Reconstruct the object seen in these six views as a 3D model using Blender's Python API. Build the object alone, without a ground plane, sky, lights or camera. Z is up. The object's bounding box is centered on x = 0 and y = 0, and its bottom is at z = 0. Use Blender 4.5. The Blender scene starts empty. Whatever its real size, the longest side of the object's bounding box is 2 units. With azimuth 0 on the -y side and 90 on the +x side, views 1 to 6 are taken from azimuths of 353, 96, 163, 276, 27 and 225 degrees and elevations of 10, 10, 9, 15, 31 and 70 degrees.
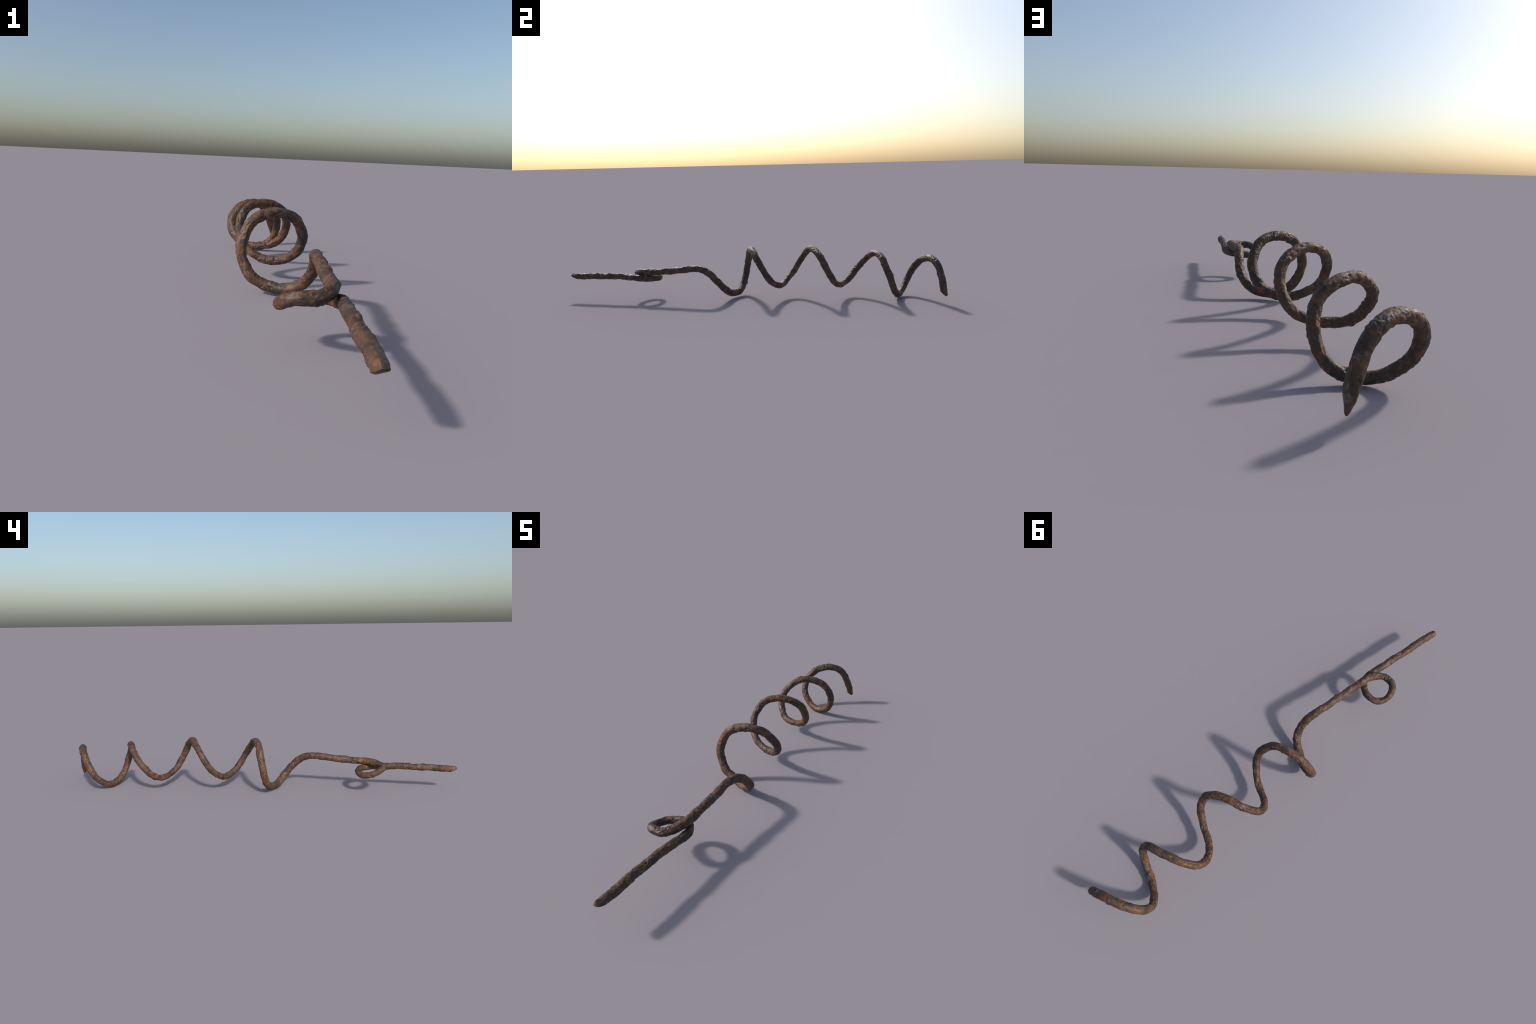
"""Rusted hand-forged corkscrew picket: one round iron bar with a chisel end,
a twisted eye, a straight shank and a four-turn screw ending in a bevelled point."""
import bpy, math
import numpy as np
from mathutils import Vector, noise

# ------------------------------------------------------------------ the bar's spine
# (x, y, z) in metres, about 5 cm apart along the bar, end to end
END_ROD = [
    (0.0112, -0.9985, 0.1190), (0.0161, -0.9553, 0.1195), (0.0233, -0.9056, 0.1201),
    (0.0264, -0.8554, 0.1221), (0.0311, -0.8053, 0.1214), (0.0388, -0.7556, 0.1229),
    (0.0439, -0.7055, 0.1231), (0.0512, -0.6558, 0.1196)]
EYE_LOOP = [
    (0.0579, -0.6060, 0.1172), (0.0560, -0.5566, 0.1121), (0.0231, -0.5200, 0.1095),
    (-0.0252, -0.5107, 0.1028), (-0.0681, -0.5339, 0.1002), (-0.0786, -0.5808, 0.1114),
    (-0.0576, -0.6203, 0.1307), (-0.0095, -0.6267, 0.1339), (0.0274, -0.5946, 0.1411)]
SHANK = [
    (0.0455, -0.5482, 0.1461), (0.0491, -0.4981, 0.1475), (0.0529, -0.4481, 0.1517),
    (0.0562, -0.3979, 0.1552), (0.0602, -0.3481, 0.1608), (0.0628, -0.2981, 0.1665),
    (0.0709, -0.2490, 0.1611)]
SCREW = [
    (0.0808, -0.2057, 0.1379), (0.0842, -0.1701, 0.1027), (0.0747, -0.1380, 0.0654),
    (0.0451, -0.1124, 0.0350), (0.0021, -0.0891, 0.0234), (-0.0410, -0.0655, 0.0301),
    (-0.0855, -0.0568, 0.0513), (-0.1122, -0.0463, 0.0923), (-0.1229, -0.0370, 0.1402),
    (-0.1113, -0.0268, 0.1878), (-0.0839, -0.0180, 0.2287), (-0.0405, -0.0056, 0.2495),
    (0.0076, 0.0084, 0.2514), (0.0519, 0.0265, 0.2372), (0.0808, 0.0488, 0.2031),
    (0.0948, 0.0745, 0.1624), (0.0890, 0.0994, 0.1195), (0.0635, 0.1261, 0.0859),
    (0.0247, 0.1522, 0.0682), (-0.0205, 0.1731, 0.0690), (-0.0632, 0.1924, 0.0872),
    (-0.0932, 0.2194, 0.1165), (-0.1066, 0.2464, 0.1564), (-0.1002, 0.2719, 0.1991),
    (-0.0777, 0.2973, 0.2356), (-0.0373, 0.3193, 0.2547), (0.0098, 0.3362, 0.2550),
    (0.0521, 0.3574, 0.2387), (0.0830, 0.3794, 0.2065), (0.0936, 0.4019, 0.1633),
    (0.0846, 0.4253, 0.1198), (0.0559, 0.4472, 0.0857), (0.0142, 0.4692, 0.0688),
    (-0.0322, 0.4880, 0.0654), (-0.0733, 0.5144, 0.0766), (-0.0996, 0.5453, 0.1056),
    (-0.1096, 0.5756, 0.1440), (-0.0971, 0.6060, 0.1817), (-0.0671, 0.6313, 0.2128),
    (-0.0255, 0.6529, 0.2300), (0.0206, 0.6719, 0.2258), (0.0653, 0.6863, 0.2084),
    (0.0950, 0.7001, 0.1710), (0.1049, 0.7188, 0.1256), (0.0972, 0.7340, 0.0785),
    (0.0716, 0.7517, 0.0395), (0.0290, 0.7682, 0.0199), (-0.0170, 0.7874, 0.0185),
    (-0.0576, 0.8080, 0.0393), (-0.0874, 0.8306, 0.0723), (-0.0972, 0.8540, 0.1154),
    (-0.0847, 0.8773, 0.1575), (-0.0533, 0.9009, 0.1886), (-0.0112, 0.9231, 0.2043),
    (0.0351, 0.9416, 0.2032), (0.0753, 0.9584, 0.1789), (0.1010, 0.9699, 0.1374)]
POINT = [
    (0.1179, 0.9773, 0.0906), (0.1312, 0.9832, 0.0335)]
# half thickness of the bar in millimetres, every 10 cm along it
THICKNESS = [16.0, 16.4, 15.9, 16.2, 15.9, 15.7, 14.6, 15.4, 17.0, 16.8, 16.6, 16.9, 17.3, 18.3, 17.7, 17.1, 17.2, 17.8, 17.2, 17.1, 16.8, 15.4, 14.3, 15.8, 15.8, 15.6, 17.5, 16.8, 14.6, 15.0, 16.3, 15.9, 16.1, 17.1, 16.3, 16.5, 15.7, 17.3, 17.8, 17.6, 17.1, 17.0]

RING_STEP = 0.0016          # spacing of cross-sections along the bar
SIDES = 60                  # vertices round the bar


def cubic_spline(points, step):
    """Natural cubic spline through the points, resampled evenly along its length."""
    p = np.array(points)
    t = np.r_[0, np.cumsum(np.linalg.norm(np.diff(p, axis=0), axis=1))]
    n, h = len(p), np.diff(t)
    a = np.zeros((n, n)); b = np.zeros((n, 3))
    a[0, 0] = a[-1, -1] = 1
    for i in range(1, n - 1):
        a[i, i - 1], a[i, i], a[i, i + 1] = h[i - 1], 2 * (h[i - 1] + h[i]), h[i]
        b[i] = 6 * ((p[i + 1] - p[i]) / h[i] - (p[i] - p[i - 1]) / h[i - 1])
    m = np.linalg.solve(a, b)

    def ev(q):
        k = np.clip(np.searchsorted(t, q, side='right') - 1, 0, n - 2)
        A = ((t[k + 1] - q) / h[k])[:, None]; B = ((q - t[k]) / h[k])[:, None]
        hh = (h[k] ** 2)[:, None] / 6
        return A * p[k] + B * p[k + 1] + ((A ** 3 - A) * m[k] + (B ** 3 - B) * m[k + 1]) * hh
    q = np.linspace(0, t[-1], 12000)
    x = ev(q)
    arc = np.r_[0, np.cumsum(np.linalg.norm(np.diff(x, axis=0), axis=1))]
    count = int(arc[-1] / step)
    s = np.linspace(0, arc[-1], count)
    x = ev(np.interp(s, arc, q))
    return s, x, np.interp(t, q, arc)


spine_points = END_ROD + EYE_LOOP + SHANK + SCREW + POINT
arc, centre, knot_arc = cubic_spline(spine_points, RING_STEP)
rings = len(arc)
total = arc[-1]

tangent = np.gradient(centre, axis=0)
tangent /= np.linalg.norm(tangent, axis=1)[:, None]
side = np.zeros_like(centre)
v = np.cross(tangent[0], [0, 0, 1.0]); side[0] = v / np.linalg.norm(v)
for i in range(1, rings):                       # parallel-transported frame
    v = side[i - 1] - tangent[i] * np.dot(side[i - 1], tangent[i])
    side[i] = v / np.linalg.norm(v)
up = np.cross(side, tangent)

# thickness of the bar along its length (arc position as a share of the knots)
eye_a, eye_b = knot_arc[len(END_ROD)], knot_arc[len(END_ROD) + len(EYE_LOOP) - 1]
screw_a = knot_arc[len(END_ROD) + len(EYE_LOOP) + len(SHANK)]
radius = np.interp(arc, np.arange(len(THICKNESS)) * 0.1, THICKNESS) * 0.001 + 0.0001
blur = np.hanning(61); radius = np.convolve(np.pad(radius, 30, mode="edge"), blur / blur.sum(), "valid")


def smooth(a, b, x):
    x = np.clip((x - a) / (b - a), 0, 1)
    return x * x * (3 - 2 * x)


# rounded-off ends
taper = np.sqrt(np.clip(1 - (1 - np.clip(arc / 0.012, 0, 1)) ** 2, 0.0004, 1))
narrow = 0.80 + 0.20 * smooth(0.0, 0.055, arc)              # chisel end narrows sideways
rest = total - arc
taper *= np.sqrt(np.clip(1 - (1 - np.clip(rest / 0.009, 0, 1)) ** 2, 0.0004, 1))
point = np.interp(rest, [0, 0.007, 0.019, 0.030, 0.048], [0.26, 0.34, 0.50, 0.76, 1.0])   # screw end sharpens

theta = np.linspace(0, 2 * math.pi, SIDES, endpoint=False)
cs, sn = np.cos(theta), np.sin(theta)
direction = side[:, None] * cs[None, :, None] + up[:, None] * sn[None, :, None]


def corrosion(p, q):
    """Outward relief of the rusted skin. p: point in space; q: the same point on the
    straightened bar, squeezed lengthwise so that flakes run along the bar."""
    rough = min(1.0, max(0.25, noise.noise(p * 15.0 + Vector((2, 8, 5))) * 1.5 + 0.62))  # worn <-> pitted
    lump = noise.noise(p * 26.0) * 0.0008 + noise.noise(q * 58.0 + Vector((5, 2, 9))) * 0.0015
    warp = q + noise.noise_vector(q * 70.0) * 0.006
    near, _ = noise.voronoi(warp * 66.0)
    facet = (near[0] - 0.45) * 0.0026                                  # hammered flats with ridges
    small, _ = noise.voronoi(warp * 120.0 + Vector((4, 4, 4)))
    scab = (min((small[1] - small[0]) * 2.5, 1.0) - 0.5) * 0.0012 * rough   # flakes, furrows between
    ledge = noise.noise(warp * 46.0 + Vector((1, 7, 3)))
    step = math.tanh(ledge * 11.0) * 0.0006                            # broken layers of scale
    crumb = math.tanh(noise.noise(p * 120.0 + Vector((8, 1, 2))) * 4.0) * 0.0005 * rough
    fine = noise.fractal(p * 240.0, 0.9, 2.1, 3) * (0.00015 + 0.00055 * rough)
    deep = noise.noise(q * 105.0 + Vector((11, 4, 6)))
    pit = -0.0022 * max(0.0, deep - 0.34) / 0.3
    wart = noise.noise(q * 75.0 + Vector((3, 14, 1)))
    wart = 0.0026 * max(0.0, wart - 0.42) / 0.25                       # blisters
    return lump + facet + scab + step + crumb + fine + pit + wart


verts = np.zeros((rings, SIDES, 3))
for i in range(rings):
    r = radius[i] * taper[i]
    amount = min(1.0, taper[i] * 1.0)
    c = centre[i]
    base = c + direction[i] * r
    for j in range(SIDES):
        unrolled = Vector((cs[j] * 0.0165, sn[j] * 0.0165, arc[i] * 0.55))
        h = corrosion(Vector(base[j]), unrolled) * amount
        verts[i, j] = base[j] + direction[i, j] * h

# chisel end: narrowed sideways and cut off from below on a slant
off = verts - centre[:, None]
lat = np.einsum('ijk,ik->ij', off, side)
verts += side[:, None] * (lat * (narrow[:, None] - 1))[:, :, None]
k = arc < 0.06
floor_z = centre[k][:, 2] + 0.0090 - np.clip(arc[k] / 0.038, 0, 1.3) ** 0.9 * 0.0270
ragged = np.array([[noise.noise(Vector(v) * 70.0) * 0.003 for v in row] for row in verts[k]])
z = verts[k][:, :, 2] - (smooth(0.0, 0.045, 0.045 - arc[k]) * 0.0042)[:, None]
low = floor_z[:, None] + ragged + lat[k] * 0.15
verts[k, :, 2] = np.where(z < low, low + (z - low) * 0.22, z)

# screw end: flattened to a blade, and bevelled on the side facing back along the screw
k = rest < 0.07
tip_dir = tangent[-1]
across = np.array([0.87, -0.50, 0.0])
across -= tip_dir * np.dot(across, tip_dir); across /= np.linalg.norm(across)
facing = np.cross(across, tip_dir)
if facing[1] > 0:
    facing = -facing
off = verts[k] - centre[k][:, None]
a_off = off @ across
f_off = off @ facing
lim = -0.011 + np.clip(rest[k] / 0.030, 0, 1.6)[:, None] * 0.030
f_new = np.where(f_off > lim, lim + (f_off - lim) * 0.22, f_off)
verts[k] += across[None, None] * (a_off * (point[k][:, None] - 1))[:, :, None]
verts[k] += facing[None, None] * (f_new - f_off)[:, :, None]

# seat the object: it rests on the ground, worn flat where it touches
verts[:, :, 2] -= min(0.0, verts[:, :, 2].min()) * 0.4
verts[:, :, 2] = np.maximum(verts[:, :, 2], 0.0)

# ------------------------------------------------------------------ one whole skin, for its normals
flat = verts.reshape(-1, 3)
cap_a, cap_b = verts[0].mean(0), verts[-1].mean(0)


def ring_quads(i0, i1, base):
    quads = []
    for i in range(i0, i1):
        a0 = (i - base) * SIDES; a1 = a0 + SIDES
        for j in range(SIDES):
            n = (j + 1) % SIDES
            quads.append((a0 + j, a0 + n, a1 + n, a1 + j))
    return quads


whole = bpy.data.meshes.new('whole')
all_faces = ring_quads(0, rings - 1, 0)
last = rings * SIDES
all_faces += [(last, (j + 1) % SIDES, j) for j in range(SIDES)]
e = (rings - 1) * SIDES
all_faces += [(last + 1, e + j, e + (j + 1) % SIDES) for j in range(SIDES)]
whole.from_pydata(np.vstack([flat, cap_a, cap_b]).tolist(), [], all_faces)
whole.update()
normals = np.zeros(len(whole.vertices) * 3)
whole.vertex_normals.foreach_get('vector', normals)
normals = normals.reshape(-1, 3)
outward = np.einsum('ij,ij->i', normals[:rings * SIDES], direction.reshape(-1, 3)).mean()
flip = outward < 0
bpy.data.meshes.remove(whole)


# ------------------------------------------------------------------ rust
def rust_material():
    mat = bpy.data.materials.new('rusted_iron')
    mat.use_nodes = True
    nt = mat.node_tree
    nt.nodes.clear()
    new, link = nt.nodes.new, nt.links.new
    out = new('ShaderNodeOutputMaterial')
    bsdf = new('ShaderNodeBsdfPrincipled')
    link(bsdf.outputs['BSDF'], out.inputs['Surface'])
    coord = new('ShaderNodeTexCoord').outputs['Object']

    def noise_tex(scale, detail=4.0, rough=0.55, distortion=0.0, offset=(0, 0, 0)):
        mp = new('ShaderNodeMapping'); mp.inputs['Location'].default_value = offset
        link(coord, mp.inputs['Vector'])
        n = new('ShaderNodeTexNoise')
        n.inputs['Scale'].default_value = scale
        n.inputs['Detail'].default_value = detail
        n.inputs['Roughness'].default_value = rough
        n.inputs['Distortion'].default_value = distortion
        link(mp.outputs['Vector'], n.inputs['Vector'])
        return n.outputs['Fac']

    def mask(value, lo, hi, gain=1.0):
        m = new('ShaderNodeMapRange')
        m.interpolation_type = 'SMOOTHSTEP'
        m.inputs['From Min'].default_value = lo
        m.inputs['From Max'].default_value = hi
        m.inputs['To Max'].default_value = gain
        link(value, m.inputs['Value'])
        return m.outputs['Result']

    def mix(fac, a, b):
        m = new('ShaderNodeMix'); m.data_type = 'RGBA'
        link(fac, m.inputs['Factor'])
        for sock, val in ((m.inputs['A'], a), (m.inputs['B'], b)):
            if isinstance(val, tuple):
                sock.default_value = (*val, 1)
            else:
                link(val, sock)
        return m.outputs['Result']

    brown, umber = (0.100, 0.050, 0.028), (0.054, 0.030, 0.020)
    orange, ochre = (0.180, 0.076, 0.031), (0.138, 0.077, 0.033)
    slate, grey = (0.036, 0.034, 0.035), (0.135, 0.116, 0.096)
    col = mix(mask(noise_tex(17, 5, 0.58, 0.6), 0.40, 0.62), umber, brown)
    col = mix(mask(noise_tex(34, 6, 0.62, 1.0, (3, 1, 8)), 0.49, 0.64, 0.8), col, orange)
    col = mix(mask(noise_tex(50, 5, 0.55, 0.8, (6, 9, 2)), 0.55, 0.70, 0.65), col, ochre)
    slate_mask = mask(noise_tex(27, 6, 0.64, 1.2, (9, 4, 5)), 0.515, 0.63, 0.82)
    col = mix(slate_mask, col, slate)
    grey_mask = mask(noise_tex(44, 6, 0.64, 0.9, (2, 12, 7)), 0.56, 0.67, 0.65)
    col = mix(grey_mask, col, grey)
    col = mix(mask(noise_tex(170, 4, 0.6, 0.5, (4, 4, 1)), 0.56, 0.74, 0.5), col, (0.032, 0.020, 0.015))
    link(col, bsdf.inputs['Base Color'])

    rough = new('ShaderNodeMapRange')
    rough.inputs['From Min'].default_value = 0.35
    rough.inputs['From Max'].default_value = 0.65
    rough.inputs['To Min'].default_value = 0.42
    rough.inputs['To Max'].default_value = 0.70
    link(noise_tex(60, 4, 0.6, 0.5, (7, 7, 3)), rough.inputs['Value'])
    link(rough.outputs['Result'], bsdf.inputs['Roughness'])
    shine = new('ShaderNodeMath'); shine.operation = 'MULTIPLY_ADD'
    link(grey_mask, shine.inputs[0])
    shine.inputs[1].default_value = 0.45
    shine.inputs[2].default_value = 0.36
    link(shine.outputs['Value'], bsdf.inputs['Specular IOR Level'])

    bump = new('ShaderNodeBump')
    bump.inputs['Strength'].default_value = 0.5
    bump.inputs['Distance'].default_value = 0.0012
    link(noise_tex(300, 5, 0.65, 0.4), bump.inputs['Height'])
    link(bump.outputs['Normal'], bsdf.inputs['Normal'])
    return mat


rust = rust_material()

# ------------------------------------------------------------------ the thing and its parts
picket = bpy.data.objects.new('corkscrew_picket', None)
picket.empty_display_size = 0.1
bpy.context.scene.collection.objects.link(picket)
picket['label'] = 'rusty iron bar with twisted eye and corkscrew coil'
picket['category'] = 'iron stake'


def add_part(name, s0, s1):
    i0 = int(np.searchsorted(arc, s0)) if s0 > 0 else 0
    i1 = int(np.searchsorted(arc, s1)) if s1 < total else rings - 1
    pv = verts[i0:i1 + 1].reshape(-1, 3).tolist()
    pn = normals[i0 * SIDES:(i1 + 1) * SIDES].tolist()
    faces = ring_quads(i0, i1, i0)
    if i0 == 0:
        pv.append(cap_a.tolist()); pn.append(normals[rings * SIDES].tolist())
        faces += [(len(pv) - 1, (j + 1) % SIDES, j) for j in range(SIDES)]
    if i1 == rings - 1:
        b = (i1 - i0) * SIDES
        pv.append(cap_b.tolist()); pn.append(normals[rings * SIDES + 1].tolist())
        faces += [(len(pv) - 1, b + j, b + (j + 1) % SIDES) for j in range(SIDES)]
    if flip:
        faces = [tuple(reversed(f)) for f in faces]
        pn = [(-n[0], -n[1], -n[2]) for n in pn]
    mesh = bpy.data.meshes.new(name)
    mesh.from_pydata(pv, [], faces)
    mesh.polygons.foreach_set('use_smooth', [True] * len(mesh.polygons))
    mesh.update()
    mesh.normals_split_custom_set_from_vertices(pn)
    mesh.materials.append(rust)
    ob = bpy.data.objects.new(name, mesh)
    bpy.context.scene.collection.objects.link(ob)
    ob.parent = picket
    return ob


point_a = total - 0.055
add_part('end_rod', 0, eye_a)
add_part('eye_loop', eye_a, eye_b)
add_part('shank', eye_b, screw_a)
add_part('screw_coil', screw_a, point_a)
add_part('screw_point', point_a, total)
